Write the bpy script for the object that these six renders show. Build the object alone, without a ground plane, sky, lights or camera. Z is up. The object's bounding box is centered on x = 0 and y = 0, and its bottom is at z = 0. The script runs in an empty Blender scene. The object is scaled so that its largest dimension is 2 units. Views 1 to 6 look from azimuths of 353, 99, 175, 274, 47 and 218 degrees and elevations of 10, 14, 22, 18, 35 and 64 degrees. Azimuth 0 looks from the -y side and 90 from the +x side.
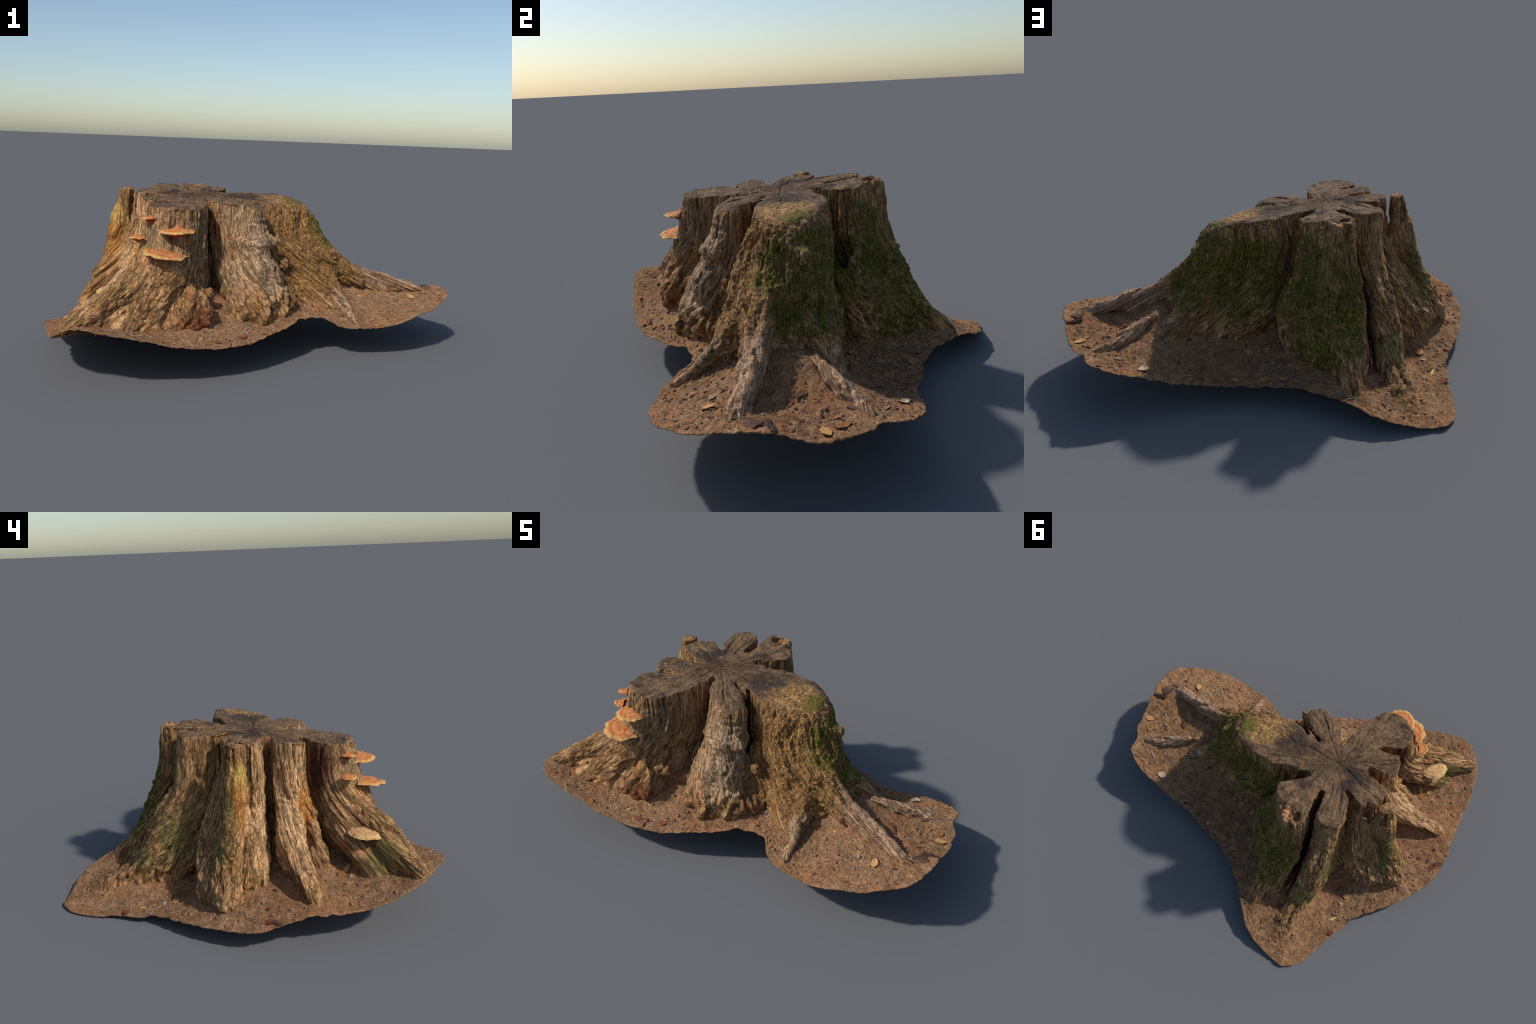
"""Weathered tree stump on a thin patch of forest soil, with bracket fungi,
moss, surface roots and leaf litter.  Everything is computed in this script."""
import bpy, math, random
import numpy as np
from mathutils import Vector, Matrix

rng = np.random.default_rng(7)
random.seed(7)
scene = bpy.context.scene

# ------------------------------------------------------------------ noise
_perm = np.random.default_rng(3).permutation(512).astype(np.int64)
_grad = np.random.default_rng(4).normal(size=(512, 3))
_grad /= np.linalg.norm(_grad, axis=1)[:, None]


def _h(i, j, k):
    return _perm[(_perm[(_perm[i & 511] + j) & 511] + k) & 511]


def noise(x, y, z):
    """gradient noise, about -0.6 .. 0.6"""
    x, y, z = np.broadcast_arrays(np.asarray(x, float), np.asarray(y, float), np.asarray(z, float))
    i, j, k = np.floor(x).astype(np.int64), np.floor(y).astype(np.int64), np.floor(z).astype(np.int64)
    u, v, w = x - i, y - j, z - k
    fu, fv, fw = (t * t * t * (t * (t * 6 - 15) + 10) for t in (u, v, w))
    out = 0.0
    for a in (0, 1):
        for b in (0, 1):
            for c in (0, 1):
                g = _grad[_h(i + a, j + b, k + c)]
                d = g[..., 0] * (u - a) + g[..., 1] * (v - b) + g[..., 2] * (w - c)
                out = out + d * (fu if a else 1 - fu) * (fv if b else 1 - fv) * (fw if c else 1 - fw)
    return out


def fbm(x, y, z, octaves=3, gain=0.5):
    s, a = 0.0, 1.0
    for o in range(octaves):
        s = s + a * noise(x * 2**o + 7.3 * o, y * 2**o - 3.1 * o, z * 2**o + 1.7 * o)
        a *= gain
    return s


def ridged(x, y, z, octaves=2):
    s, a = 0.0, 1.0
    for o in range(octaves):
        s = s + a * (1 - np.abs(noise(x * 2**o + 11.1 * o, y * 2**o, z * 2**o)) * 3.2)
        a *= 0.5
    return s


def smoothstep(a, b, x):
    t = np.clip((x - a) / (b - a), 0, 1)
    return t * t * (3 - 2 * t)


def blob(X, Y, Z, c, r, soft=0.5):
    """1 inside the ellipsoid at c with radii r, fading to 0 outside"""
    d = np.sqrt(((X - c[0]) / r[0]) ** 2 + ((Y - c[1]) / r[1]) ** 2 + ((Z - c[2]) / r[2]) ** 2)
    return 1 - smoothstep(1 - soft, 1 + soft, d)


# ------------------------------------------------------------------ soil height
# spot heights of the soil (x, y, z), joined by a thin-plate surface
SOIL = np.array([
    (.966, .081, .277), (.835, .445, .250), (.26, -.30, .210), (-.82, -.78, .250), (-.688, .439, .037),
    (-.646, .809, .012), (-.808, .323, .063), (.894, -.022, .270), (.77, .336, .235), (.468, -.327, .163),
    (-.524, .766, .022), (-.914, -.362, .145), (.389, -.368, .168), (.596, .44, .187), (-.089, -.579, .168),
    (.693, .128, .248), (-.663, -.414, .184), (-.675, .298, .061), (.135, .267, .127), (-.59, .255, .074),
    (-.41, .589, .090), (-.643, .623, .010), (-.72, .511, .029), (-.153, -.625, .170), (-.107, -.513, .200),
    (-.209, -.474, .225), (-.031, -.394, .188), (.1, -.3, .215), (-.74, -.80, .270), (-.88, -.62, .185),
    (-.96, -.25, .150), (-1, -.1, .110), (.065, -.5, .185), (.97, -.144, .275), (.84, -.27, .232),
    (.945, .213, .240), (.88, .33, .245), (-.38, -.74, .195), (.18, .5, .105),
    (.514, .124, .312), (.55, .03, .305), (.53, -.09, .252), (.68, -.20, .232), (.62, .06, .275), (.40, .27, .165),
    (-.205, -.35, .275), (-.20, -.27, .30)])


def _tps(P, Q):
    d = np.sqrt(((P[:, None] - Q[None]) ** 2).sum(2)) + 1e-9
    return d * d * np.log(d)


_n = len(SOIL)
_P = np.c_[np.ones(_n), SOIL[:, :2]]
_M = np.block([[_tps(SOIL[:, :2], SOIL[:, :2]) + np.eye(_n) * .001, _P], [_P.T, np.zeros((3, 3))]])
_w = np.linalg.solve(_M, np.r_[SOIL[:, 2], 0, 0, 0])


def soil_z(x, y):
    x, y = np.asarray(x, float), np.asarray(y, float)
    p = np.c_[x.ravel(), y.ravel()]
    return (_tps(p, SOIL[:, :2]) @ _w[:_n] + _w[_n] + p @ _w[_n + 1:]).reshape(x.shape)


# ------------------------------------------------------------------ stump field
PITH = (-.30, -.04)


def top_z(x, y):
    """the sawn plane, tilted a little"""
    return .729 + .07 * (y + .04) - .045 * (x + .3)


# Each buttress: height -> nodes (x, y, radius) of its cross-section, pith side first.
BUTTRESS = {
    "east": {.75: [(-.13, .02, .090), (.00, .045, .130), (.13, .075, .115)],
             .60: [(-.11, .04, .105), (.02, .045, .145), (.19, .070, .138)],
             .456: [(-.11, .045, .105), (.03, .045, .152), (.235, .030, .165)],
             .35: [(-.13, .02, .095), (.07, .045, .155), (.29, .025, .180)],
             .20: [(-.13, .02, .100), (.10, .050, .150), (.33, .030, .180)]},
    "east_bark": {.71: [(-.05, .0, .06), (.03, -.02, .085), (.09, -.01, .070)],
                  .50: [(.00, .01, .075), (.11, -.035, .090), (.205, -.06, .088)],
                  .30: [(.01, .01, .09), (.175, -.065, .107), (.315, -.115, .096)],
                  .18: [(.05, .02, .08), (.24, -.07, .100), (.36, -.16, .085)]},
    "south": {.71: [(-.20, -.10, .060), (-.12, -.15, .088), (-.035, -.190, .074)],
              .61: [(-.20, -.10, .060), (-.11, -.165, .084), (-.030, -.200, .076)],
              .54: [(-.19, -.10, .060), (-.105, -.19, .080), (-.015, -.232, .081)],
              .476: [(-.18, -.10, .065), (-.10, -.215, .080), (-.010, -.245, .085)],
              .413: [(-.17, -.10, .070), (-.09, -.25, .086), (.000, -.265, .098)],
              .348: [(-.15, -.10, .075), (-.07, -.28, .096), (.012, -.285, .104)],
              .283: [(-.13, -.12, .080), (-.05, -.31, .100), (.030, -.285, .116)],
              .18: [(-.12, -.12, .085), (-.045, -.325, .100), (.045, -.275, .114)]},
    "fungus": {.71: [(-.30, -.18, .075), (-.345, -.30, .105), (-.378, -.358, .124)],
               .60: [(-.30, -.18, .075), (-.345, -.31, .104), (-.388, -.372, .130)],
               .528: [(-.30, -.18, .075), (-.348, -.33, .104), (-.402, -.390, .132)],
               .49: [(-.30, -.18, .075), (-.350, -.34, .104), (-.418, -.415, .134)],
               .393: [(-.30, -.18, .080), (-.360, -.37, .110), (-.455, -.455, .136)],
               .338: [(-.30, -.18, .085), (-.370, -.40, .120), (-.495, -.490, .140)],
               .29: [(-.30, -.18, .090), (-.380, -.43, .130), (-.535, -.522, .140)],
               .24: [(-.30, -.18, .090), (-.400, -.47, .135), (-.600, -.580, .126)],
               .17: [(-.30, -.18, .090), (-.420, -.49, .135), (-.640, -.615, .115)]},
    "west_root": {.75: [(-.37, -.125, .065), (-.470, -.200, .074)],
                  .59: [(-.37, -.125, .065), (-.480, -.208, .071)],
                  .475: [(-.38, -.13, .065), (-.510, -.206, .066)],
                  .42: [(-.39, -.14, .068), (-.540, -.200, .064)],
                  .33: [(-.41, -.15, .072), (-.625, -.208, .058)],
                  .26: [(-.44, -.16, .074), (-.720, -.242, .052)],
                  .20: [(-.48, -.19, .070), (-.815, -.298, .045)],
                  .12: [(-.50, -.20, .070), (-.885, -.340, .045)]},
    "west_sliver": {.66: [(-.40, -.20, .030), (-.455, -.262, .024)],
                    .55: [(-.40, -.20, .040), (-.480, -.278, .030)],
                    .40: [(-.40, -.20, .050), (-.530, -.290, .034)],
                    .25: [(-.40, -.20, .055), (-.590, -.330, .040)],
                    .15: [(-.40, -.20, .055), (-.610, -.350, .045)]},
    "west": {.75: [(-.39, -.015, .075), (-.533, -.012, .064)],
             .57: [(-.39, -.015, .075), (-.553, -.026, .060)],
             .35: [(-.39, -.015, .075), (-.590, -.033, .064)],
             .26: [(-.39, -.015, .080), (-.615, -.036, .072)],
             .16: [(-.39, -.015, .080), (-.655, -.045, .082)]},
    "west_back": {.62: [(-.41, .05, .040), (-.490, .065, .040)],
                  .50: [(-.42, .07, .055), (-.540, .085, .055)],
                  .38: [(-.43, .09, .070), (-.590, .105, .070)],
                  .28: [(-.44, .10, .080), (-.625, .120, .080)],
                  .12: [(-.45, .12, .085), (-.650, .125, .085)]},
    "pillar": {.76: [(-.614, .017, .040), (-.615, .018, .040)],
               .68: [(-.620, .016, .042), (-.624, .016, .046)],
               .61: [(-.610, .015, .045), (-.632, .018, .053)],
               .48: [(-.590, .015, .050), (-.672, .030, .049)],
               .376: [(-.600, .030, .055), (-.708, .037, .048)],
               .24: [(-.680, .105, .078), (-.763, .060, .060)],
               .15: [(-.700, .112, .085), (-.776, .070, .066)],
               .03: [(-.700, .112, .085), (-.770, .070, .066)]},
    "north_west": {.76: [(-.37, .06, .065), (-.430, .215, .073)],
                   .61: [(-.37, .06, .062), (-.436, .235, .066)],
                   .486: [(-.37, .07, .062), (-.445, .265, .062)],
                   .382: [(-.43, .15, .066), (-.467, .355, .061)],
                   .263: [(-.46, .21, .068), (-.480, .410, .060)],
                   .166: [(-.47, .26, .064), (-.487, .460, .058)],
                   .10: [(-.47, .32, .060), (-.487, .590, .056)],
                   .02: [(-.47, .40, .060), (-.490, .730, .055)]},
    "north": {.76: [(-.25, .10, .080), (-.215, .215, .098), (-.285, .305, .082)],
              .60: [(-.25, .10, .080), (-.205, .225, .101), (-.280, .315, .090)],
              .46: [(-.25, .10, .080), (-.190, .240, .115), (-.280, .356, .099)],
              .36: [(-.25, .10, .080), (-.150, .255, .132), (-.285, .392, .107)],
              .22: [(-.25, .10, .090), (-.130, .265, .137), (-.290, .445, .110)],
              .10: [(-.25, .10, .090), (-.165, .280, .125), (-.290, .470, .110)]},
}
# Ground roots, burls and knobs: chains of (x, y, z, radius)
ROOTS = {
    "south_toe_outer": [(.035, -.29, .44, .050), (.085, -.315, .33, .048), (.115, -.335, .23, .042)],
    "south_toe_middle": [(-.02, -.30, .44, .050), (.000, -.375, .32, .042), (.015, -.405, .21, .038)],
    "south_toe_inner": [(-.09, -.26, .42, .050), (-.085, -.355, .30, .052), (-.085, -.395, .21, .048)],
    "south_web": [(.06, -.13, .48, .030), (.09, -.145, .40, .045), (.12, -.165, .30, .055)],
    "fungus_toe": [(-.56, -.55, .37, .070), (-.68, -.645, .295, .062), (-.772, -.728, .238, .042)],
    "north_toe": [(-.255, .36, .40, .075), (-.27, .50, .22, .062), (-.30, .65, .075, .042)],
    "east_root": [(.38, -.01, .42, .06), (.52, -.022, .350, .038), (.70, -.026, .302, .034), (.91, -.026, .254, .030)],
    "east_root_keel": [(.40, -.01, .33, .05), (.52, -.018, .300, .036), (.68, -.02, .272, .030)],
    "east_root_side": [(.32, -.05, .46, .03), (.43, -.060, .385, .022), (.55, -.055, .325, .018)],
    "north_east_root": [(.545, .165, .308, .022), (.63, .225, .272, .034), (.72, .30, .238, .032), (.80, .35, .220, .022)],
    "north_east_toe": [(.30, .12, .38, .09), (.44, .19, .27, .065), (.54, .25, .205, .04), (.63, .31, .2, .025)],
    "south_east_root": [(.36, -.12, .34, .05), (.405, -.165, .29, .035), (.445, -.25, .215, .026), (.47, -.335, .16, .014)],
}
KNOBS = [(.075, -.25, .548, .024), (-.055, -.27, .525, .020),            # stubs on the south buttress
         (.135, -.20, .43, .028), (.165, -.215, .265, .036),
         (-.30, -.51, .29, .075), (-.265, -.525, .25, .055), (-.335, -.56, .255, .06),  # burl
         (-.235, -.435, .34, .026), (.06, .15, .31, .085), (.15, .16, .27, .085),
         (.145, -.27, .25, .040), (-.04, -.40, .23, .030),
         (-.815, .06, .16, .055), (-.80, .03, .22, .04), (.33, .12, .585, .03), (.36, .06, .5, .035),
         (.36, -.065, .43, .045)]
# deep radial slots between the buttresses: height -> (inner point, outer point)
SLOTS = {
    "fungus_south": {.80: [(-.238, -.128, .010), (-.195, -.36, .028)], .45: [(-.238, -.14, .008), (-.200, -.38, .016)], .38: [(-.236, -.18, .0), (-.2, -.38, .004)], .30: [(-.236, -.3, .0), (-.2, -.42, .0)]},
    "fungus_west": {.80: [(-.405, -.248, .010), (-.530, -.305, .024)], .45: [(-.41, -.255, .012), (-.56, -.345, .020)], .30: [(-.43, -.27, .006), (-.60, -.39, .016)]},
    "west_root_west": {.80: [(-.432, -.110, .012), (-.62, -.122, .034)], .40: [(-.43, -.112, .016), (-.66, -.125, .034)], .22: [(-.45, -.11, .006), (-.7, -.13, .024)]},
    "pillar_gap": {.80: [(-.574, .052, .008), (-.596, -.045, .011)], .63: [(-.574, .05, .008), (-.60, -.05, .011)], .56: [(-.575, .05, .0), (-.6, -.05, .0)]},
    "west_north": {.80: [(-.418, .064, .009), (-.54, .120, .022)], .55: [(-.42, .075, .008), (-.53, .14, .018)], .42: [(-.44, .11, .0), (-.54, .17, .0)]},
    "north_split": {.80: [(-.320, .140, .011), (-.368, .32, .015)], .40: [(-.335, .19, .008), (-.385, .36, .014)], .20: [(-.36, .32, .006), (-.39, .52, .020)], .1: [(-.37, .45, .004), (-.39, .6, .012)]},
    "north_east": {.80: [(-.212, .110, .014), (-.112, .200, .026)], .45: [(-.18, .108, .026), (-.105, .235, .034)], .30: [(-.15, .12, .022), (-.080, .25, .034)], .2: [(-.1, .2, .0), (-.05, .27, .008)]},
    "east_south": {.80: [(-.150, -.083, .004), (.02, -.135, .012)], .62: [(-.12, -.085, .004), (.05, -.150, .012)], .50: [(-.06, -.09, .0), (.10, -.17, .0)]},
}
HOLES = [(-.145, .315, .40, .030, .035, .060), (-.305, .335, .745, .022, .022, .022),
         (-.205, .335, .755, .035, .02, .02), (-.15, .275, .76, .03, .015, .022)]


def levels(profile, zs):
    keys = sorted(profile)
    A = np.array([profile[k] for k in keys], float)
    fine = np.linspace(keys[0] - .1, keys[-1] + .1, 240)
    out = np.empty((len(zs),) + A.shape[1:])
    ker = np.hanning(25); ker /= ker.sum()
    for i in range(A.shape[1]):
        for c in range(3):
            v = np.interp(fine, keys, A[:, i, c])
            v = np.convolve(np.pad(v, 12, mode="edge"), ker, "valid")
            out[:, i, c] = np.interp(zs, fine, v)
    return out


def cone2(x, y, a, b):
    """signed distance to a round cone in the plane"""
    dx, dy = b[0] - a[0], b[1] - a[1]
    t = np.clip(((x - a[0]) * dx + (y - a[1]) * dy) / (dx * dx + dy * dy + 1e-9), 0, 1)
    return np.hypot(x - a[0] - t * dx, y - a[1] - t * dy) - (a[2] + t * (b[2] - a[2]))


def smin(a, b, k):
    h = np.maximum(k - np.abs(a - b), 0) / k
    return np.minimum(a, b) - h * h * k * .25


STEP = .007
gx = np.arange(-1.0, 1.0, STEP); gy = np.arange(-.86, .86, STEP); gz = np.arange(-.03, .80, STEP)
NX, NY, NZ = len(gx), len(gy), len(gz)
X2, Y2 = np.meshgrid(gx, gy, indexing="ij")
FAR = 1.0


def lobe_field(name):
    prof = levels(BUTTRESS[name], gz)
    F = np.full((NX, NY, NZ), FAR, np.float32)
    lo = (prof[..., :2] - prof[..., 2:]).min((0, 1)) - .1
    hi = (prof[..., :2] + prof[..., 2:]).max((0, 1)) + .1
    i0, i1 = np.searchsorted(gx, [lo[0], hi[0]]); j0, j1 = np.searchsorted(gy, [lo[1], hi[1]])
    x, y = X2[i0:i1, j0:j1], Y2[i0:i1, j0:j1]
    for k in range(NZ):
        n = prof[k]
        d = cone2(x, y, n[0], n[1])
        for a, b in zip(n[1:-1], n[2:]):
            d = np.minimum(d, cone2(x, y, a, b))
        F[i0:i1, j0:j1, k] = d
    return F


def chain_field(F, chain, k=.02):
    c = np.array(chain, float)
    lo = (c[:, :3] - c[:, 3:]).min(0) - .06; hi = (c[:, :3] + c[:, 3:]).max(0) + .06
    sl = tuple(slice(*np.searchsorted(g, [a, b])) for g, a, b in zip((gx, gy, gz), lo, hi))
    x, y, z = np.meshgrid(gx[sl[0]], gy[sl[1]], gz[sl[2]], indexing="ij")
    d = None
    for a, b in zip(c[:-1], c[1:]):
        e = b[:3] - a[:3]
        t = np.clip(((x - a[0]) * e[0] + (y - a[1]) * e[1] + (z - a[2]) * e[2]) / (e @ e), 0, 1)
        q = np.sqrt((x - a[0] - t * e[0]) ** 2 + (y - a[1] - t * e[1]) ** 2 + (z - a[2] - t * e[2]) ** 2) - (a[3] + t * (b[3] - a[3]))
        d = q if d is None else np.minimum(d, q)
    F[sl] = smin(F[sl], d.astype(np.float32), k)


def build_field():
    core = {.76: [(-.30, -.03, .125), (-.27, .00, .125)], .45: [(-.30, -.03, .130), (-.26, .00, .140)],
            .25: [(-.30, -.03, .140), (-.24, .01, .145)], .0: [(-.30, -.03, .16), (-.22, .02, .16)]}
    BUTTRESS["core"] = core
    F = lobe_field("core")
    for n in BUTTRESS:
        if n not in ("core", "pillar"):
            F = smin(F, lobe_field(n), .016)
    F = smin(F, lobe_field("pillar"), .008)
    for c in ROOTS.values():
        chain_field(F, c, .03)
    for x, y, z, r in KNOBS:
        chain_field(F, [(x, y, z, r), (x, y, z - .012, r)], .03)
    for p in SLOTS.values():
        BUTTRESS["slot"] = p
        d = lobe_field("slot")
        F = -smin(-F, d, .010)
    del BUTTRESS["slot"]
    for x, y, z, a, b, c in HOLES:
        m = max(a, b, c) * 2
        sl = tuple(slice(*np.searchsorted(g, [q - m, q + m])) for g, q in zip((gx, gy, gz), (x, y, z)))
        p, q, r = np.meshgrid(gx[sl[0]], gy[sl[1]], gz[sl[2]], indexing="ij")
        d = (np.sqrt(((p - x) / a) ** 2 + ((q - y) / b) ** 2 + ((r - z) / c) ** 2) - 1) * min(a, b, c)
        F[sl] = np.maximum(F[sl], -d)
    # the saw cut; the bark shoulder on the east is worn round
    T = top_z(X2, Y2) + .006 * fbm(X2 * 7, Y2 * 7, 0 * X2, 3)
    T -= .018 * smoothstep(.05, .30, X2 - .6 * Y2)
    worn = smoothstep(-.02, .16, X2 - .4 * Y2)
    for k in range(NZ):
        kk = .012 + .05 * worn
        a, b = F[:, :, k], gz[k] - T
        h = np.maximum(kk - np.abs(a - b), 0) / kk
        F[:, :, k] = np.maximum(a, b) + h * h * kk * .25
    return F


def surface_nets(V, origin, step):
    S = V < 0
    n = sum(S[a:a + V.shape[0] - 1, b:b + V.shape[1] - 1, c:c + V.shape[2] - 1].astype(np.int8)
            for a in (0, 1) for b in (0, 1) for c in (0, 1))
    cells = np.argwhere((n > 0) & (n < 8))
    idx = np.full(n.shape, -1, np.int64)
    idx[tuple(cells.T)] = np.arange(len(cells))
    acc = np.zeros((len(cells), 3)); cnt = np.zeros(len(cells))
    corners = [(a, b, c) for a in (0, 1) for b in (0, 1) for c in (0, 1)]
    for p in corners:
        for ax in range(3):
            if p[ax]:
                continue
            q = list(p); q[ax] = 1
            va = V[tuple((cells + p).T)].astype(float); vb = V[tuple((cells + q).T)].astype(float)
            m = (va < 0) != (vb < 0)
            t = np.where(m, va / np.where(m, va - vb, 1), 0)
            pos = np.array(p, float)[None].repeat(len(cells), 0); pos[:, ax] = t
            acc[m] += pos[m]; cnt[m] += 1
    verts = origin + (cells + acc / cnt[:, None]) * step
    quads = []
    for ax in range(3):
        u, v = [(1, 2), (2, 0), (0, 1)][ax]
        A = [slice(1, -1)] * 3; A[ax] = slice(0, -1); B = list(A); B[ax] = slice(1, None)
        sa, sb = S[tuple(A)], S[tuple(B)]
        e = np.argwhere(sa != sb)
        flip = sb[tuple(e.T)]
        off = np.ones(3, int); off[ax] = 0
        e = e + off
        def at(du, dv):
            c = e.copy(); c[:, u] += du; c[:, v] += dv
            return idx[tuple(c.T)]
        q = np.stack([at(-1, -1), at(0, -1), at(0, 0), at(-1, 0)], 1)
        q[flip] = q[flip][:, ::-1]
        quads.append(q)
    quads = np.concatenate(quads)
    return verts, quads[(quads >= 0).all(1)]


def new_mesh(name, verts, faces):
    me = bpy.data.meshes.new(name)
    me.from_pydata(np.asarray(verts).tolist(), [], np.asarray(faces).tolist() if not isinstance(faces, list) else faces)
    me.update()
    return me


def add_object(name, me, parent=None, mat=None):
    ob = bpy.data.objects.new(name, me)
    scene.collection.objects.link(ob)
    ob.parent = parent
    if mat:
        me.materials.clear(); me.materials.append(mat)
    return ob


def flare(x, y, z):
    """coordinates that stay constant along the grain as the roots spread"""
    s = 1 + 1.5 * smoothstep(.62, .05, z) ** 1.2
    return (x - PITH[0]) / s, (y - PITH[1]) / s


def coords(me):
    a = np.empty(len(me.vertices) * 3); me.vertices.foreach_get("co", a)
    return a.reshape(-1, 3)


def normals(me):
    a = np.empty(len(me.vertices) * 3); me.vertex_normals.foreach_get("vector", a)
    return a.reshape(-1, 3)

# ------------------------------------------------------------------ stump mesh
FIELD = build_field()
verts, quads = surface_nets(FIELD, np.array([gx[0], gy[0], gz[0]]), STEP)
fc = verts[quads].mean(1)
quads = quads[fc[:, 2] > soil_z(fc[:, 0], fc[:, 1]) - .014]
used = np.unique(quads); remap = np.full(len(verts), -1); remap[used] = np.arange(len(used))
verts, quads = verts[used], remap[quads]

body = new_mesh("stump_body", verts, quads)
tmp = add_object("tmp", body)
mod = tmp.modifiers.new("s", "SUBSURF"); mod.levels = 1; mod.render_levels = 1
dg = bpy.context.evaluated_depsgraph_get()
fine = bpy.data.meshes.new_from_object(tmp.evaluated_get(dg))
bpy.data.objects.remove(tmp); bpy.data.meshes.remove(body)

co, no = coords(fine), normals(fine)
x, y, z = co.T
fx, fy = flare(x, y, z)
T = top_z(x, y)
topness = smoothstep(.035, .012, T - z) * smoothstep(.35, .75, no[:, 2])
side = 1 - topness
bark = blob(x, y, z, (.28, -.06, .45), (.30, .20, .32), .35)
foot = blob(x, y, z, (.02, -.28, .24), (.22, .17, .18), .4)
burl = blob(x, y, z, (-.29, -.50, .28), (.16, .13, .13), .4)
d = np.zeros(len(co))
rough = smoothstep(-.25, .3, noise(x * 6 + 3, y * 6, z * 4))            # smooth bare wood against ragged wood
d += side * .014 * fbm(fx * 9, fy * 9, z * 3, 2)
d += side * (.004 + .007 * rough) * fbm(fx * 30, fy * 30, z * 4.5, 2)
d += side * (.003 + .004 * rough) * fbm(fx * 75, fy * 75, z * 8, 2)
d += side * (.003 + .006 * rough) * fbm(x * 38, y * 38, z * 30, 2)
# rounded strands with sharp creases between them
wv = .35 * noise(x * 8, y * 8, z * 8)
d += side * (.4 + .6 * rough) * .022 * (np.abs(noise(fx * 21 + wv, fy * 21 - wv, z * 2.6)) - .16)
d += side * rough * .012 * (np.abs(noise(fx * 46 + wv, fy * 46 + wv, z * 5)) - .16)
# torn ledges and flakes
fl = noise(fx * 22 + 5, fy * 22, z * 7 + 2)
d += side * rough * .006 * (smoothstep(.05, .12, fl) - .4)
# fissured bark
bw = .5 * noise(x * 14, y * 14, z * 14)
d += bark * side * (.010 * ridged(fx * 34 + bw, fy * 34 + bw, z * 5, 2) - .007)
d += bark * side * .007 * fbm(x * 70, y * 70, z * 45, 2)
gn = noise(x * 9, y * 9, z * 9)
d += np.maximum(foot, burl) * side * (.018 * ridged(x * 13 + gn, y * 13, z * 7 + gn, 2) - .012)
low = smoothstep(.13, .03, z - soil_z(x, y))
d += low * side * (.010 * fbm(x * 16, y * 16, z * 16, 2))
# a waist and a swollen collar of old knots round the south buttress
bs = blob(x, y, z, (-.01, -.27, .52), (.14, .12, .10), .4) * side
d += bs * (.010 * np.exp(-((z - .535) / .020) ** 2) - .008 * np.exp(-((z - .47) / .030) ** 2)) * (.5 + 1.5 * np.clip(noise(x * 16, y * 16, z * 5) + .4, 0, 1))
# drying cracks down the grain
for f, zz, w, dep, s in ((16, 1.6, .085, .016, 0.), (27, 2.2, .10, .010, 9.), (44, 3.0, .12, .006, 21.)):
    n = noise(fx * f + s, fy * f - s, z * zz + s)
    gate = smoothstep(.0, .2, noise(x * 5 + s, y * 5, z * 3 - s))
    d -= side * gate * (1 - .7 * bark) * dep * np.exp(-(n / w) ** 2)
# horizontal wrinkles of the south and west buttresses
wr = blob(x, y, z, (.02, -.27, .59), (.06, .08, .08), .4) + blob(x, y, z, (-.02, -.30, .475), (.12, .10, .035), .4) + .7 * blob(x, y, z, (-.57, -.23, .46), (.10, .10, .07), .4)
d += wr * side * .0022 * np.sin(z * 230 + 9 * noise(x * 11, y * 11, z * 8))
# rings and radial splits on the sawn top
th = np.arctan2(y - PITH[1], x - PITH[0]); rr = np.hypot(x - PITH[0], y - PITH[1])
d += topness * (.009 * fbm(x * 12, y * 12, z * 2, 2) + .0025 * fbm(np.cos(th) * 14, np.sin(th) * 14, rr * 7, 2) + .005 * fbm(x * 55, y * 55, z * 9, 2))
for a, r0, r1, w in ((-2.0, .02, .40, .0030), (-2.35, .05, .42, .0028), (-1.55, .03, .15, .003), (-.62, .05, .30, .0028), (.15, .0, .32, .0025),
                     (2.95, .03, .3, .0025), (-2.85, .03, .27, .0025), (1.9, .1, .3, .0025), (1.25, .15, .37, .003), (2.2, .12, .3, .002)):
    lat = rr * np.sin(th - a - .12 * noise(rr * 9 + a, a, 0)); fwd = rr * np.cos(th - a)
    d -= topness * .007 * np.exp(-(lat / (w * 1.5)) ** 2) * smoothstep(r0 - .02, r0 + .02, fwd) * smoothstep(r1 + .03, r1 - .03, fwd)
# the rotten, broken rim of the north buttress
rot = blob(x, y, z, (-.23, .36, .75), (.11, .05, .05), .4)
d += rot * (.022 * fbm(x * 30, y * 30, z * 30, 2) - .006)
co = co + no * d[:, None]
co[:, 2] = np.clip(co[:, 2], .003, T + .012)
fine.vertices.foreach_set("co", co.ravel()); fine.update()
BODY_CO, BODY_NO = co, normals(fine)
fquads = np.empty(len(fine.loops), np.int32); fine.loops.foreach_get("vertex_index", fquads)
fquads = fquads.reshape(-1, 4)

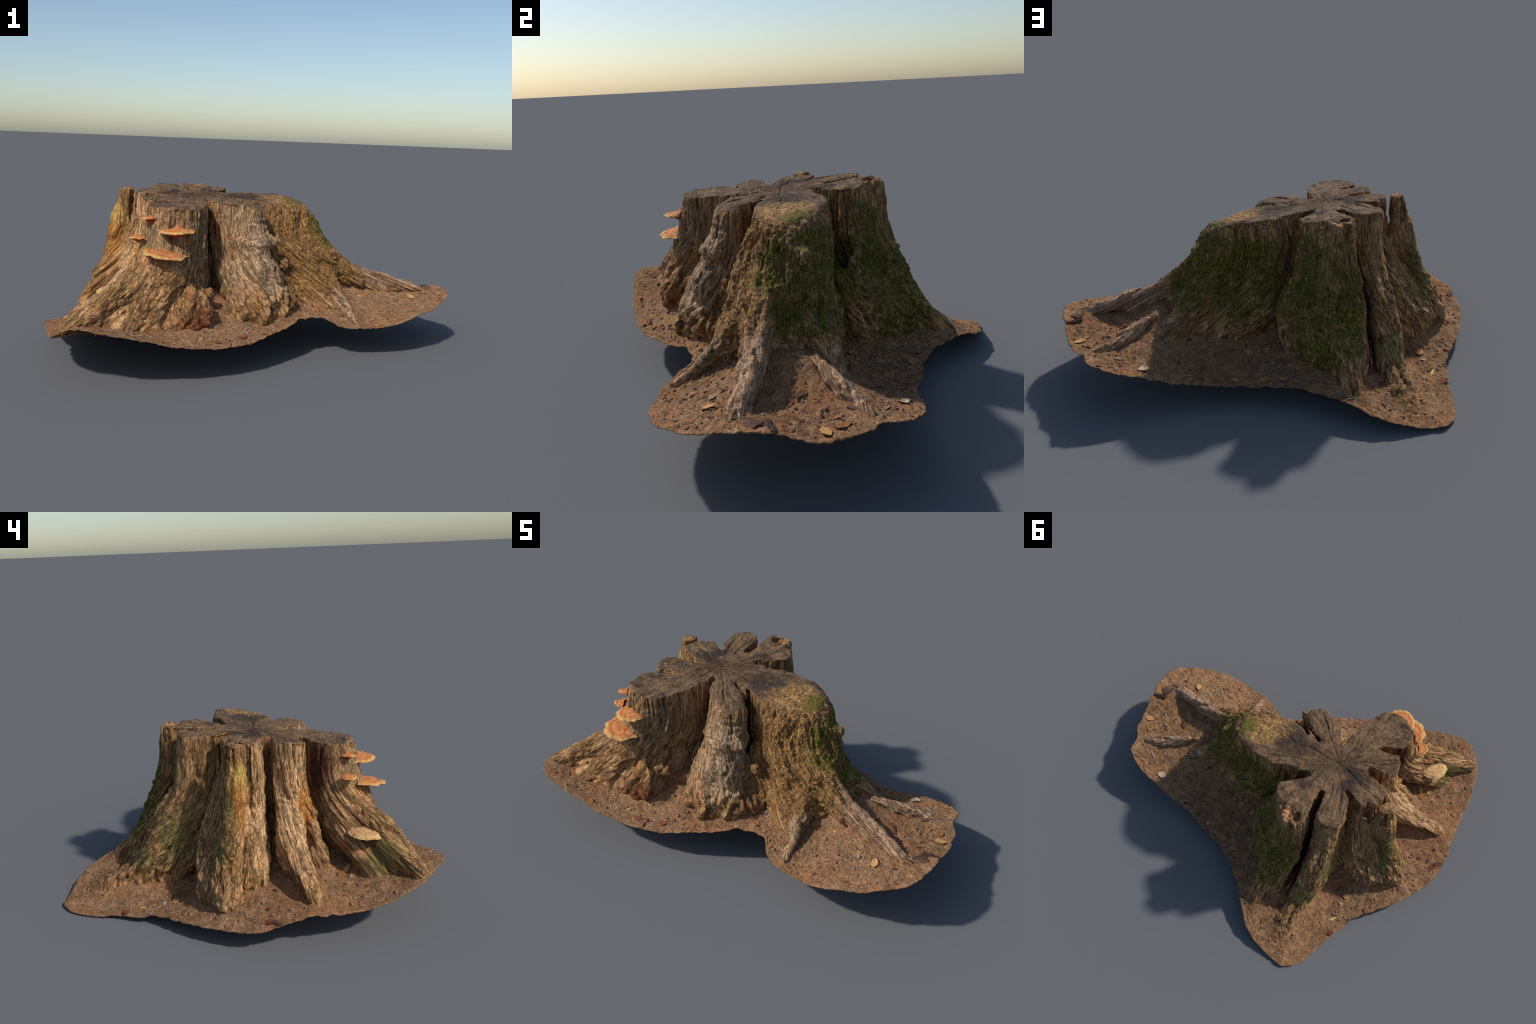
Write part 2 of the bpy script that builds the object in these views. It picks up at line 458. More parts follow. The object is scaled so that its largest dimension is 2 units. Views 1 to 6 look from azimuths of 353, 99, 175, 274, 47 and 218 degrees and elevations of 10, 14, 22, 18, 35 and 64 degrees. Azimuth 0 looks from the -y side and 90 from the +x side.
# which part does each face belong to
PART = {"east": "buttress", "east_bark": "buttress", "south": "buttress", "fungus": "buttress", "west_root": "buttress",
        "west_sliver": "buttress", "west": "buttress", "pillar": "pillar", "north_west": "buttress", "north": "buttress"}
fcen = co[fquads].mean(1); fnor = BODY_NO[fquads].mean(1)
gi = tuple(np.clip(((fcen[:, a] - g[0]) / STEP).round().astype(int), 0, len(g) - 1) for a, g in enumerate((gx, gy, gz)))
names = [n for n in BUTTRESS if n != "core"]
dist = np.stack([lobe_field(n)[gi] for n in names], 1)
owner = dist.argmin(1)
label = np.array(names, dtype=object)[owner]
label[label == "east_bark"] = "east"; label[label == "west_sliver"] = "west_root"; label[label == "west_back"] = "west"
best = dist.min(1)
for n, c in ROOTS.items():
    c = np.array(c)
    dm = np.full(len(fcen), 9.)
    for a, b in zip(c[:-1], c[1:]):
        e = b[:3] - a[:3]; t = np.clip((fcen - a[:3]) @ e / (e @ e), 0, 1)
        dm = np.minimum(dm, np.linalg.norm(fcen - a[:3] - t[:, None] * e, axis=1) - (a[3] + t * (b[3] - a[3])))
    m = (dm < best - .004) & (dm < .05)
    label[m] = n; best[m] = dm[m]
is_top = (fcen[:, 2] > top_z(fcen[:, 0], fcen[:, 1]) - .022) & (fnor[:, 2] > .6)
label[is_top & (label != "pillar")] = "top"

# ------------------------------------------------------------------ materials
class Nodes:
    def __init__(self, name):
        self.mat = bpy.data.materials.new(name); self.mat.use_nodes = True
        self.t = self.mat.node_tree; self.t.nodes.clear()
        self.P = self.n("ShaderNodeTexCoord").outputs["Object"]

    def n(self, kind, **props):
        node = self.t.nodes.new(kind)
        for k, v in props.items():
            setattr(node, k, v)
        return node

    def put(self, sock, v):
        if isinstance(v, bpy.types.NodeSocket):
            self.t.links.new(v, sock)
        elif isinstance(v, (tuple, list)) and len(v) == 3 and sock.type == "RGBA":
            sock.default_value = (*v, 1)
        else:
            sock.default_value = v

    def math(self, op, a, b=0.0, c=0.0, clamp=False):
        m = self.n("ShaderNodeMath", operation=op, use_clamp=clamp)
        for s, v in zip(m.inputs, (a, b, c)):
            self.put(s, v)
        return m.outputs[0]

    def vmath(self, op, a, b=(0, 0, 0)):
        m = self.n("ShaderNodeVectorMath", operation=op)
        self.put(m.inputs[0], a); self.put(m.inputs[1], b)
        return m.outputs["Value"] if op in ("LENGTH", "DISTANCE", "DOT_PRODUCT") else m.outputs[0]

    def noise(self, vec, scale, detail=4.0, rough=0.6, distortion=0.0):
        m = self.n("ShaderNodeTexNoise")
        self.put(m.inputs["Vector"], vec); m.inputs["Scale"].default_value = scale
        m.inputs["Detail"].default_value = detail; m.inputs["Roughness"].default_value = rough
        m.inputs["Distortion"].default_value = distortion
        return m.outputs["Fac"]

    def voronoi(self, vec, scale, feature="F1", out="Distance"):
        m = self.n("ShaderNodeTexVoronoi", feature=feature)
        self.put(m.inputs["Vector"], vec); m.inputs["Scale"].default_value = scale
        return m.outputs[out]

    def ramp(self, fac, stops, mode="LINEAR"):
        m = self.n("ShaderNodeValToRGB"); r = m.color_ramp; r.interpolation = mode
        while len(r.elements) < len(stops):
            r.elements.new(.5)
        for e, (p, c) in zip(r.elements, stops):
            e.position = p; e.color = (*c, 1) if len(c) == 3 else c
        self.put(m.inputs[0], fac)
        return m.outputs[0]

    def range(self, v, a, b, c=0.0, d=1.0):
        m = self.n("ShaderNodeMapRange", interpolation_type="SMOOTHSTEP")
        for s, q in zip(m.inputs, (v, a, b, c, d)):
            self.put(s, q)
        return m.outputs[0]

    def mix(self, f, a, b, mode="MIX"):
        m = self.n("ShaderNodeMix", data_type="RGBA", blend_type=mode)
        self.put(m.inputs[0], f); self.put(m.inputs[6], a); self.put(m.inputs[7], b)
        return m.outputs[2]

    def xyz(self, v):
        m = self.n("ShaderNodeSeparateXYZ"); self.put(m.inputs[0], v)
        return m.outputs

    def vec(self, a, b, c):
        m = self.n("ShaderNodeCombineXYZ")
        for s, v in zip(m.inputs, (a, b, c)):
            self.put(s, v)
        return m.outputs[0]

    def spot(self, c, r, rough_noise, soft=.35, amount=.8):
        """ragged patch of matter: 1 inside the ellipsoid (centre c, radii r)"""
        d = self.vmath("SUBTRACT", self.P, c)
        d = self.vmath("DIVIDE", d, r)
        d = self.vmath("LENGTH", d)
        d = self.math("ADD", d, self.math("MULTIPLY", self.math("SUBTRACT", rough_noise, .5), amount * 2))
        return self.range(d, 1 + soft, 1 - soft)

    def grain_contrast(self, color, tint=(1, 1, 1), lo=.55, hi=1.45, scale=210, vec=None):
        """fine speckle and overall tone"""
        n = self.noise(self.P if vec is None else vec, scale, 3, .7)
        g = self.range(n, .34, .66, lo, hi)
        v = self.vmath("MULTIPLY", self.vec(g, g, g), tint)
        return self.mix(1.0, color, v, "MULTIPLY")

    def finish(self, color, rough=.85, height=None, strength=.5, dist=.004, spec=.25, **extra):
        b = self.n("ShaderNodeBsdfPrincipled")
        self.put(b.inputs["Base Color"], color); self.put(b.inputs["Roughness"], rough)
        b.inputs["Specular IOR Level"].default_value = spec
        for k, v in extra.items():
            self.put(b.inputs[k], v)
        if height is not None:
            m = self.n("ShaderNodeBump"); m.inputs["Strength"].default_value = strength; m.inputs["Distance"].default_value = dist
            self.put(m.inputs["Height"], height)
            self.t.links.new(m.outputs[0], b.inputs["Normal"])
        o = self.n("ShaderNodeOutputMaterial")
        self.t.links.new(b.outputs[0], o.inputs[0])
        return self.mat


def wood_material():
    N = Nodes("weathered_wood")
    px, py, pz = N.xyz(N.P)
    s = N.math("ADD", 1.0, N.math("MULTIPLY", N.math("POWER", N.range(pz, .62, .05), 1.2), 1.5))
    fx = N.math("DIVIDE", N.math("SUBTRACT", px, PITH[0]), s)
    fy = N.math("DIVIDE", N.math("SUBTRACT", py, PITH[1]), s)
    grain = N.vec(fx, fy, N.math("MULTIPLY", pz, .10))
    n_patch = N.noise(N.P, 7, 5, .65)
    n_patch2 = N.noise(N.vmath("ADD", N.P, (5, 3, 9)), 13, 5, .65)
    n_mid = N.noise(grain, 30, 6, .7, .3)
    n_fine = N.noise(grain, 95, 5, .75)
    n_grit = N.noise(N.P, 120, 4, .7)
    tone = N.math("ADD", N.math("MULTIPLY", n_mid, .55), N.math("MULTIPLY", n_fine, .45))
    base = N.ramp(tone, [(.32, (.040, .022, .011)), (.43, (.140, .082, .041)), (.52, (.275, .170, .090)), (.64, (.47, .32, .18))])
    # broad drifts of grey, olive and red-brown
    col = N.mix(N.range(n_patch, .42, .66), base, N.mix(1, base, (.88, .90, .72), "MULTIPLY"))
    col = N.mix(N.range(n_patch2, .5, .72, 0, .75), col, N.mix(1, base, (1.15, .78, .60), "MULTIPLY"))
    # silvery weathered wood of the south buttress
    grey = N.ramp(tone, [(.32, (.045, .034, .024)), (.44, (.19, .148, .106)), (.62, (.46, .38, .29))])
    col = N.mix(N.spot((-.08, -.27, .45), (.20, .13, .30), n_patch, .4, .6), col, N.mix(.35, col, grey))
    col = N.mix(N.spot((.035, -.31, .46), (.085, .12, .24), n_patch2, .4, .7), col, N.mix(.85, col, N.mix(1, grey, (1.08, 1.0, .92), "MULTIPLY")))
    col = N.mix(N.spot((-.33, -.45, .57), (.17, .12, .14), n_patch2, .5, .6), col, N.mix(.55, col, N.mix(1, grey, (.8, .78, .68), "MULTIPLY")))
    # golden crumbling bark of the east shoulder
    vor = N.voronoi(N.vec(fx, fy, N.math("MULTIPLY", pz, .5)), 75)
    barkc = N.ramp(N.math("ADD", N.math("MULTIPLY", n_grit, .6), N.math("MULTIPLY", n_mid, .4)),
                   [(.35, (.050, .027, .012)), (.45, (.20, .115, .042)), (.54, (.38, .235, .092)), (.68, (.60, .40, .17))])
    barkc = N.mix(N.range(vor, .25, .6, 0, .55), barkc, (.10, .058, .028))
    col = N.mix(N.spot((.28, -.09, .46), (.26, .17, .32), n_patch, .35, .6), col, barkc)
    # bare orange and yellow wood on the west side
    orange = N.ramp(tone, [(.3, (.10, .038, .010)), (.5, (.34, .155, .040)), (.68, (.50, .31, .12))])
    tanw = N.ramp(tone, [(.32, (.12, .068, .033)), (.46, (.34, .215, .115)), (.62, (.58, .42, .25))])
    col = N.mix(N.spot((-.58, -.19, .42), (.20, .16, .32), n_patch, .4, .5), col, tanw)
    col = N.mix(N.spot((-.68, .0, .52), (.05, .035, .14), n_patch2, .5, .7), col, orange)
    col = N.mix(N.spot((-.655, .0, .62), (.045, .035, .07), n_patch, .5, .7), col, (.44, .31, .10))
    col = N.mix(N.spot((-.50, -.27, .40), (.09, .045, .16), n_patch2, .4, .9), col, orange)
    col = N.mix(N.spot((-.43, .23, .60), (.09, .09, .14), n_patch2, .4, .7), col, N.mix(.6, col, (.33, .22, .11)))
    # dark red rotten strip between the fungus and the western buttress
    col = N.mix(N.spot((-.48, -.345, .60), (.05, .07, .14), n_patch, .4, .7), col, N.ramp(n_mid, [(.35, (.022, .010, .006)), (.65, (.11, .048, .028))]))
    rootc = N.ramp(tone, [(.32, (.055, .036, .027)), (.46, (.22, .145, .100)), (.60, (.42, .29, .20))])
    for c, r in (((.70, -.01, .32), (.30, .06, .10)), ((.67, .26, .28), (.20, .14, .08)), ((.44, -.24, .24), (.06, .12, .10))):
        col = N.mix(N.spot(c, r, n_patch2, .4, .4), col, rootc)
    # reddish, earth-stained feet
    wet = N.spot((-.27, -.58, .22), (.09, .09, .07), n_patch, .5, .8)
    col = N.mix(wet, col, (.17, .068, .030))
    # moss: north faces of the east and north buttresses, wisps elsewhere
    tuft = N.noise(N.P, 85, 6, .8)
    moss = N.ramp(tuft, [(.32, (.014, .013, .002)), (.45, (.056, .060, .007)), (.56, (.115, .118, .013)), (.70, (.21, .20, .045))])
    m = N.spot((.11, .25, .50), (.27, .12, .21), n_patch, .22, .75)
    for c, r, a in (((-.17, .44, .33), (.15, .17, .28), 1.1), ((-.10, .36, .56), (.10, .10, .22), 1.3), ((.31, .16, .50), (.13, .13, .17), 1.0),
                    ((-.30, .46, .40), (.08, .10, .25), 1.3), ((.36, .02, .56), (.07, .09, .13), 1.3),
                    ((.42, .12, .40), (.09, .11, .08), 1.3)):
        m = N.math("MAXIMUM", m, N.spot(c, r, n_patch, .3, a))
    m = N.math("MULTIPLY", m, N.range(n_patch2, .36, .50, .45, 1))
    col = N.mix(N.math("MULTIPLY", m, N.range(N.noise(N.P, 45, 5, .75), .36, .50, .35, 1)), col, moss)
    # green algae film
    film = N.ramp(tone, [(.3, (.030, .040, .012)), (.55, (.115, .135, .040)), (.7, (.22, .23, .10))])
    a = N.spot((-.73, .085, .42), (.07, .07, .24), n_patch2, .5, .6)
    for c, r in (((-.52, .30, .30), (.08, .09, .12)), ((-.72, -.58, .29), (.09, .08, .07)), ((.445, -.20, .21), (.06, .05, .07)),
                 ((-.50, .47, .20), (.06, .08, .07))):
        a = N.math("MAXIMUM", a, N.spot(c, r, n_patch2, .5, .8))
    col = N.mix(N.math("MULTIPLY", a, .6), col, film)
    # drying cracks and pale lichen specks
    crack = N.noise(N.vec(fx, fy, N.math("MULTIPLY", pz, .03)), 60, 2, .5)
    crack = N.range(N.math("ABSOLUTE", N.math("SUBTRACT", crack, .5)), .016, .0, 0, .85)
    col = N.mix(N.math("MULTIPLY", crack, N.range(n_patch, .4, .6)), col, (.022, .014, .009))
    speck = N.range(N.voronoi(N.P, 26), .10, .05)
    col = N.mix(N.math("MULTIPLY", speck, N.range(n_patch2, .60, .68)), col, (.52, .50, .40))
    h = N.math("ADD", N.math("MULTIPLY", n_fine, .6), N.math("MULTIPLY", n_grit, .4))
    h = N.math("SUBTRACT", h, N.math("MULTIPLY", crack, .5))
    col = N.grain_contrast(col, (1.13, .985, .83), .52, 1.48, 190, N.vec(fx, fy, N.math("MULTIPLY", pz, .10)))
    col = N.grain_contrast(col, (1, 1, 1), .78, 1.25, 150)
    return N.finish(col, .88, h, 1.0, .008)


def top_material():
    N = Nodes("sawn_top_wood")
    d = N.vmath("SUBTRACT", N.P, (PITH[0], PITH[1], .73))
    dx, dy, dz = N.xyz(d)
    ang = N.math("ARCTAN2", dy, dx)
    rad = N.vmath("LENGTH", d)
    # direction vector keeps the radial grain free of a seam
    dirv = N.vec(N.math("COSINE", ang), N.math("SINE", ang), N.math("MULTIPLY", rad, 1.0))
    dirv2 = N.vec(N.math("COSINE", ang), N.math("SINE", ang), N.math("MULTIPLY", rad, .5))
    ray = N.noise(dirv, 16, 5, .7); ray2 = N.noise(dirv2, 45, 3, .7)
    patch = N.noise(N.P, 9, 5, .65); patch2 = N.noise(N.vmath("ADD", N.P, (3, 8, 1)), 18, 5, .7)
    grit = N.noise(N.P, 130, 4, .7)
    rings = N.noise(N.vec(N.math("MULTIPLY", rad, 60), 0, 0), 1, 2, .5)
    tone = N.math("ADD", N.math("ADD", N.math("MULTIPLY", ray, .45), N.math("MULTIPLY", ray2, .25)),
                  N.math("ADD", N.math("MULTIPLY", grit, .2), N.math("MULTIPLY", rings, .1)))
    col = N.ramp(tone, [(.34, (.034, .023, .016)), (.46, (.098, .066, .043)), (.55, (.175, .120, .078)), (.68, (.32, .235, .155))])
    col = N.mix(N.range(patch, .45, .62, 0, .75), col, N.mix(1, col, (.60, .58, .60), "MULTIPLY"))
    col = N.mix(N.range(patch2, .54, .68, 0, .7), col, N.mix(.7, col, (.28, .155, .085)))
    for c, r in (((-.40, -.03, .735), (.085, .035, .05)), ((-.40, .045, .74), (.05, .04, .05)), ((-.19, .17, .74), (.07, .03, .05)), ((-.43, -.44, .70), (.03, .012, .03)), ((-.02, .02, .72), (.12, .08, .05))):
        col = N.mix(N.math("MULTIPLY", N.spot(c, r, patch2, .5, .9), .72), col, (.022, .017, .018))
    # crumbling golden bark and moss near the east rim
    e = N.spot((.20, .02, .70), (.15, .12, .09), patch, .4, .6)
    bk = N.ramp(N.noise(N.P, 70, 5, .75), [(.35, (.055, .030, .014)), (.5, (.24, .145, .060)), (.68, (.46, .31, .14))])
    col = N.mix(e, col, bk)
    ms = N.ramp(N.noise(N.P, 90, 4, .75), [(.35, (.02, .024, .004)), (.6, (.11, .115, .018))])
    col = N.mix(N.math("MULTIPLY", N.spot((.26, .08, .70), (.07, .08, .06), patch2, .4, 1.0), .85), col, ms)
    # pale broken wood at the rotten rim
    rot = N.spot((-.25, .375, .75), (.09, .05, .06), patch2, .3, .8)
    col = N.mix(rot, col, N.ramp(N.noise(N.P, 60, 4, .7), [(.36, (.05, .025, .012)), (.5, (.27, .15, .075)), (.66, (.46, .29, .16))]))
    ck = N.noise(dirv2, 22, 1, .5)
    ck = N.range(N.math("ABSOLUTE", N.math("SUBTRACT", ck, .5)), .010, 0, 0, .9)
    ck = N.math("MULTIPLY", ck, N.range(patch, .38, .55))
    col = N.mix(ck, col, (.018, .012, .008))
    h = N.math("ADD", N.math("MULTIPLY", ray2, .5), N.math("MULTIPLY", grit, .5))
    h = N.math("SUBTRACT", h, ck)
    col = N.grain_contrast(col, (1.32, 1.17, .95), .6, 1.45, 230)
    return N.finish(col, .85, h, 1.0, .007)


def soil_material():
    N = Nodes("dry_forest_soil")
    n1 = N.noise(N.P, 5, 5, .6); n2 = N.noise(N.vmath("ADD", N.P, (4, 1, 2)), 24, 6, .7); n3 = N.noise(N.P, 110, 5, .75)
    tone = N.math("ADD", N.math("MULTIPLY", n2, .5), N.math("MULTIPLY", n3, .5))
    col = N.ramp(tone, [(.34, (.085, .049, .028)), (.44, (.215, .130, .075)), (.54, (.33, .205, .120)), (.66, (.47, .315, .195))])
    col = N.mix(N.range(n1, .45, .62, 0, .6), col, N.mix(1, col, (1.08, .88, .78), "MULTIPLY"))
    # dark crumbs, pale chips, red bud scales
    cr = N.voronoi(N.P, 95)
    col = N.mix(N.math("MULTIPLY", N.range(cr, .30, .12), N.range(n2, .46, .58)), col, (.045, .026, .017))
    fl = N.voronoi(N.vmath("ADD", N.P, (1.3, 2.2, .4)), 60)
    col = N.mix(N.math("MULTIPLY", N.range(fl, .13, .07), N.range(n2, .44, .54)), col, (.38, .22, .10))
    rd = N.voronoi(N.vmath("ADD", N.P, (7.3, .2, 3.4)), 42)
    col = N.mix(N.math("MULTIPLY", N.range(rd, .14, .08), N.range(n3, .45, .55)), col, (.17, .055, .032))
    h = N.math("ADD", N.math("MULTIPLY", n3, .6), N.math("MULTIPLY", n2, .6))
    col = N.grain_contrast(col, (1.08, .97, .85), .70, 1.34, 150)
    return N.finish(col, .95, h, 1.0, .010, .1)


def fungus_material(name, stops):
    """zoned cap colours by distance from the attachment"""
    N = Nodes(name)
    px, py, pz = N.xyz(N.P)
    wob = N.noise(N.P, 35, 4, .65)
    reach = N.n("ShaderNodeAttribute", attribute_type="OBJECT", attribute_name='["reach"]').outputs["Fac"]
    r = N.math("DIVIDE", N.vmath("LENGTH", N.vec(px, py, 0)), reach)
    r = N.math("ADD", r, N.math("MULTIPLY", N.math("SUBTRACT", wob, .5), .45))
    col = N.ramp(r, stops)
    g = N.noise(N.P, 150, 4, .7)
    col = N.mix(N.range(g, .50, .66, 0, .5), col, (.64, .40, .18))
    col = N.mix(N.range(g, .46, .32, 0, .45), col, (.34, .10, .03))
    return N.finish(col, .75, N.math("ADD", g, N.math("MULTIPLY", wob, .8)), .7, .004, .3)


def plain_material(name, ramp_stops, scale=60, rough=.8, translucent=False):
    N = Nodes(name)
    rnd = N.n("ShaderNodeObjectInfo").outputs["Random"]
    f = N.noise(N.P, scale, 4, .65)
    f = N.math("ADD", N.math("MULTIPLY", f, .6), N.math("MULTIPLY", rnd, .4))
    return N.finish(N.ramp(f, ramp_stops), rough, N.noise(N.P, scale * 2, 3, .6), .4, .002)


WOOD, TOP, EARTH = wood_material(), top_material(), soil_material()

# ------------------------------------------------------------------ assemble the stump
root = bpy.data.objects.new("tree_stump", None)
scene.collection.objects.link(root)
root["label"] = "weathered tree stump with buttress roots, bracket fungi and moss on soil"
root["category"] = "tree stump"
KIND = {"top": "sawn_top", "pillar": "pillar", **{n: "buttress" for n in ("east", "south", "fungus", "west_root", "west", "north_west", "north")},
        **{n: "root" for n in ROOTS}}
for lab in ["top", "east", "south", "fungus", "west_root", "west", "north_west", "north", "pillar", *ROOTS]:
    q = fquads[label == lab]
    if not len(q):
        continue
    u, inv = np.unique(q, return_inverse=True)
    me = new_mesh(KIND[lab], BODY_CO[u], inv.reshape(-1, 4))
    me.polygons.foreach_set("use_smooth", np.ones(len(me.polygons), bool))
    me.normals_split_custom_set_from_vertices(BODY_NO[u].tolist())
    add_object(KIND[lab], me, root, TOP if lab == "top" else WOOD)
bpy.data.meshes.remove(fine)

# ------------------------------------------------------------------ soil sheet
RIM = np.array([(.99, -.13), (.85, -.275), (.70, -.345), (.55, -.362), (.44, -.368), (.378, -.354), (.32, -.305), (.26, -.315), (.19, -.36),
                (.065, -.50), (-.10, -.635), (-.29, -.735), (-.46, -.795), (-.57, -.835), (-.65, -.845), (-.725, -.83), (-.80, -.775), (-.85, -.70),
                (-.885, -.62), (-.91, -.50), (-.935, -.39), (-.955, -.29), (-.985, -.20), (-.998, -.10), (-.985, -.02), (-.924, .123), (-.805, .319),
                (-.771, .384), (-.741, .489), (-.722, .572), (-.706, .695), (-.679, .767), (-.622, .822), (-.545, .83), (-.418, .812), (-.338, .785),
                (-.252, .717), (-.164, .648), (-.063, .582), (.062, .530), (.176, .516), (.346, .485), (.442, .494), (.591, .50), (.72, .493),
                (.832, .448), (.843, .375), (.885, .335), (.945, .215), (.968, .10), (.99, .043), (1.0, -.03)])
CEN = np.array([.1, .1])
rel = RIM - CEN
ra, rrad = np.arctan2(rel[:, 1], rel[:, 0]), np.hypot(rel[:, 0], rel[:, 1])
o = np.argsort(ra); ra, rrad = ra[o], rrad[o]
NA, NR = 900, 150
ang = np.linspace(-np.pi, np.pi, NA, endpoint=False)
rim_r = np.interp(ang, np.r_[ra - 2 * np.pi, ra, ra + 2 * np.pi], np.tile(rrad, 3))
ker = np.hanning(9); ker /= ker.sum()
rim_r = np.convolve(np.pad(rim_r, 4, mode="wrap"), ker, "valid")
rim_r += .001 + .012 * noise(np.cos(ang) * 14, np.sin(ang) * 14, 0) + .006 * noise(np.cos(ang) * 40, np.sin(ang) * 40, 3)
t = np.linspace(.08, 1, NR)
sx = CEN[0] + np.outer(t, rim_r * np.cos(ang)); sy = CEN[1] + np.outer(t, rim_r * np.sin(ang))
sz = soil_z(sx, sy)
ii = np.clip(((sx - gx[0]) / STEP).round().astype(int), 0, NX - 1); jj = np.clip(((sy - gy[0]) / STEP).round().astype(int), 0, NY - 1)
kk = np.clip(((sz - gz[0]) / STEP).round().astype(int), 0, NZ - 1)
near = FIELD[ii, jj, kk]
edge = 1 - smoothstep(.9, 1.0, t)[:, None]
sz = sz - .009 * smoothstep(.6, .4, sy) + .014 * np.exp(-np.maximum(near, 0) / .035)
sz += .010 * fbm(sx * 6, sy * 6, 0 * sx, 3) + .009 * fbm(sx * 22, sy * 22, 0 * sx + 5, 3) + .006 * fbm(sx * 70, sy * 70, 0 * sx + 9, 2)
sz += .006 * (np.abs(noise(sx * 34 + sz * 9, sy * 34, 0 * sx)) - .15) * smoothstep(-.1, .3, noise(sx * 7, sy * 7, 2 + 0 * sx))
sz = np.maximum(sz, .006)
vid = np.arange(NA * NR).reshape(NR, NA)
fq = np.stack([vid[:-1], vid[1:], np.roll(vid[1:], -1, 1), np.roll(vid[:-1], -1, 1)], -1).reshape(-1, 4)
fq = fq[near.ravel()[fq].max(1) > -.03]
top_v = np.stack([sx, sy, sz], -1).reshape(-1, 3)
und = top_v.copy(); und[:, 2] -= .003
skirt = np.stack([vid[-1], vid[-1] + NA * NR, np.roll(vid[-1], -1) + NA * NR, np.roll(vid[-1], -1)], -1)
allf = np.concatenate([fq, fq[:, ::-1] + NA * NR, skirt])
allv = np.concatenate([top_v, und])
u, inv = np.unique(allf, return_inverse=True)
me = new_mesh("soil", allv[u], inv.reshape(-1, 4))
me.polygons.foreach_set("use_smooth", np.ones(len(me.polygons), bool))
add_object("soil", me, root, EARTH)


def ground(x, y):
    """height of the finished soil near (x, y)"""
    i = np.argmin((top_v[:, 0] - x) ** 2 + (top_v[:, 1] - y) ** 2)
    return top_v[i, 2]

# ------------------------------------------------------------------ bracket fungi
CAP = fungus_material("orange_fungus_cap", [(.15, (.46, .17, .05)), (.38, (.58, .15, .035)), (.52, (.60, .30, .11)), (.66, (.56, .12, .03)), (.82, (.58, .28, .08)), (1.0, (.66, .40, .13))])
PALE = fungus_material("pale_fungus_cap", [(.15, (.45, .27, .12)), (.4, (.62, .38, .17)), (.6, (.60, .30, .11)), (.8, (.66, .44, .20)), (1.0, (.62, .36, .11))])
PORES = fungus_material("red_fungus_pores", [(.0, (.26, .035, .008)), (.6, (.40, .06, .012)), (.88, (.52, .16, .03)), (1.0, (.62, .33, .08))])


def bracket(at, facing, width, reach, thick, seed, mat, umbo=.0, tilt=(0., 0.)):
    r = np.random.default_rng(seed)
    na, nr = 72, 18
    phi = np.linspace(-1.72, 1.72, na)
    wave = 1 + .07 * noise(np.cos(phi) * 3 + seed, np.sin(phi) * 3, seed * .7) * 2 + .05 * noise(phi * 5, seed, 0) * 2
    R = 1 / np.sqrt((np.cos(phi) / reach) ** 2 + (np.sin(phi) / (width / 2)) ** 2) * wave
    t = np.linspace(0, 1, nr) ** .7
    def layer(zfun, rows):
        x = np.outer(rows, R * np.cos(phi)); y = np.outer(rows, R * np.sin(phi))
        return np.stack([x, y, zfun(x, y, rows[:, None] + 0 * x)], -1)
    droop = lambda x, y: .0035 * noise(x * 18 + seed, y * 18, seed) * 2 + .002 * noise(x * 60, y * 60, seed) * 2
    top = layer(lambda x, y, q: thick * (.30 + .55 * (1 - q) ** 1.2 + umbo * np.exp(-(np.hypot(x / reach, y / reach) / .15) ** 2)) + .0022 * np.sin(q * 26 + 2.5 * noise(x * 25, y * 25, 0)) * q - .45 * thick * q**14 + droop(x, y), t)
    bot = layer(lambda x, y, q: -thick * (.30 + 1.5 * np.exp(-(q / .42) ** 2)) + .35 * thick * q**14 + droop(x, y), t[::-1])
    V = np.concatenate([top, bot]).reshape(-1, 3); rows = 2 * nr
    vid = np.arange(rows * na).reshape(rows, na)
    F = np.stack([vid[:-1, :-1], vid[1:, :-1], vid[1:, 1:], vid[:-1, 1:]], -1).reshape(-1, 4)
    me = new_mesh("bracket_fungus", V, F)
    me.polygons.foreach_set("use_smooth", np.ones(len(me.polygons), bool))
    ob = add_object("bracket_fungus", me, root, mat)
    me.materials.append(PORES)
    mi = np.repeat((np.arange(rows - 1) >= nr).astype(np.int32), na - 1)
    me.polygons.foreach_set("material_index", mi)
    ob["reach"] = float(reach)
    ob.matrix_world = Matrix.Translation(Vector(at)) @ Matrix.Rotation(math.atan2(facing[1], facing[0]), 4, "Z") @ Matrix.Rotation(tilt[0], 4, "Y") @ Matrix.Rotation(tilt[1], 4, "X")
    return ob


bracket((-.425, -.520, .515), (-.15, -1), .185, .105, .020, 1, CAP, .3, (.05, -.12))
bracket((-.375, -.500, .610), (-.05, -1), .150, .080, .018, 2, CAP, .9, (.05, .03))
bracket((-.490, -.450, .655), (-.7, -.7), .062, .045, .012, 3, CAP, .6)
bracket((-.535, -.450, .573), (-.8, -.6), .078, .050, .013, 4, CAP, .3)
bracket((-.610, -.520, .358), (-1, -.15), .150, .100, .020, 5, PALE, .2, (.04, 0))

# ------------------------------------------------------------------ litter
near_flat, tv = near.ravel(), top_v
rimfrac = np.repeat(t if len(t) == NR else np.linspace(.08, 1, NR), NA)
dzx = np.gradient(sz, axis=1); dzr = np.gradient(sz, axis=0)


def spot_on_soil(x, y):
    i = int(np.argmin((tv[:, 0] - x) ** 2 + (tv[:, 1] - y) ** 2))
    r, a = divmod(i, NA)
    r = min(max(r, 2), NR - 3)
    p = top_v.reshape(NR, NA, 3)
    n = np.cross(p[r + 2, a] - p[r - 2, a], p[r, (a + 2) % NA] - p[r, a - 2])
    n /= np.linalg.norm(n)
    return p[r, a], (n if n[2] > 0 else -n)


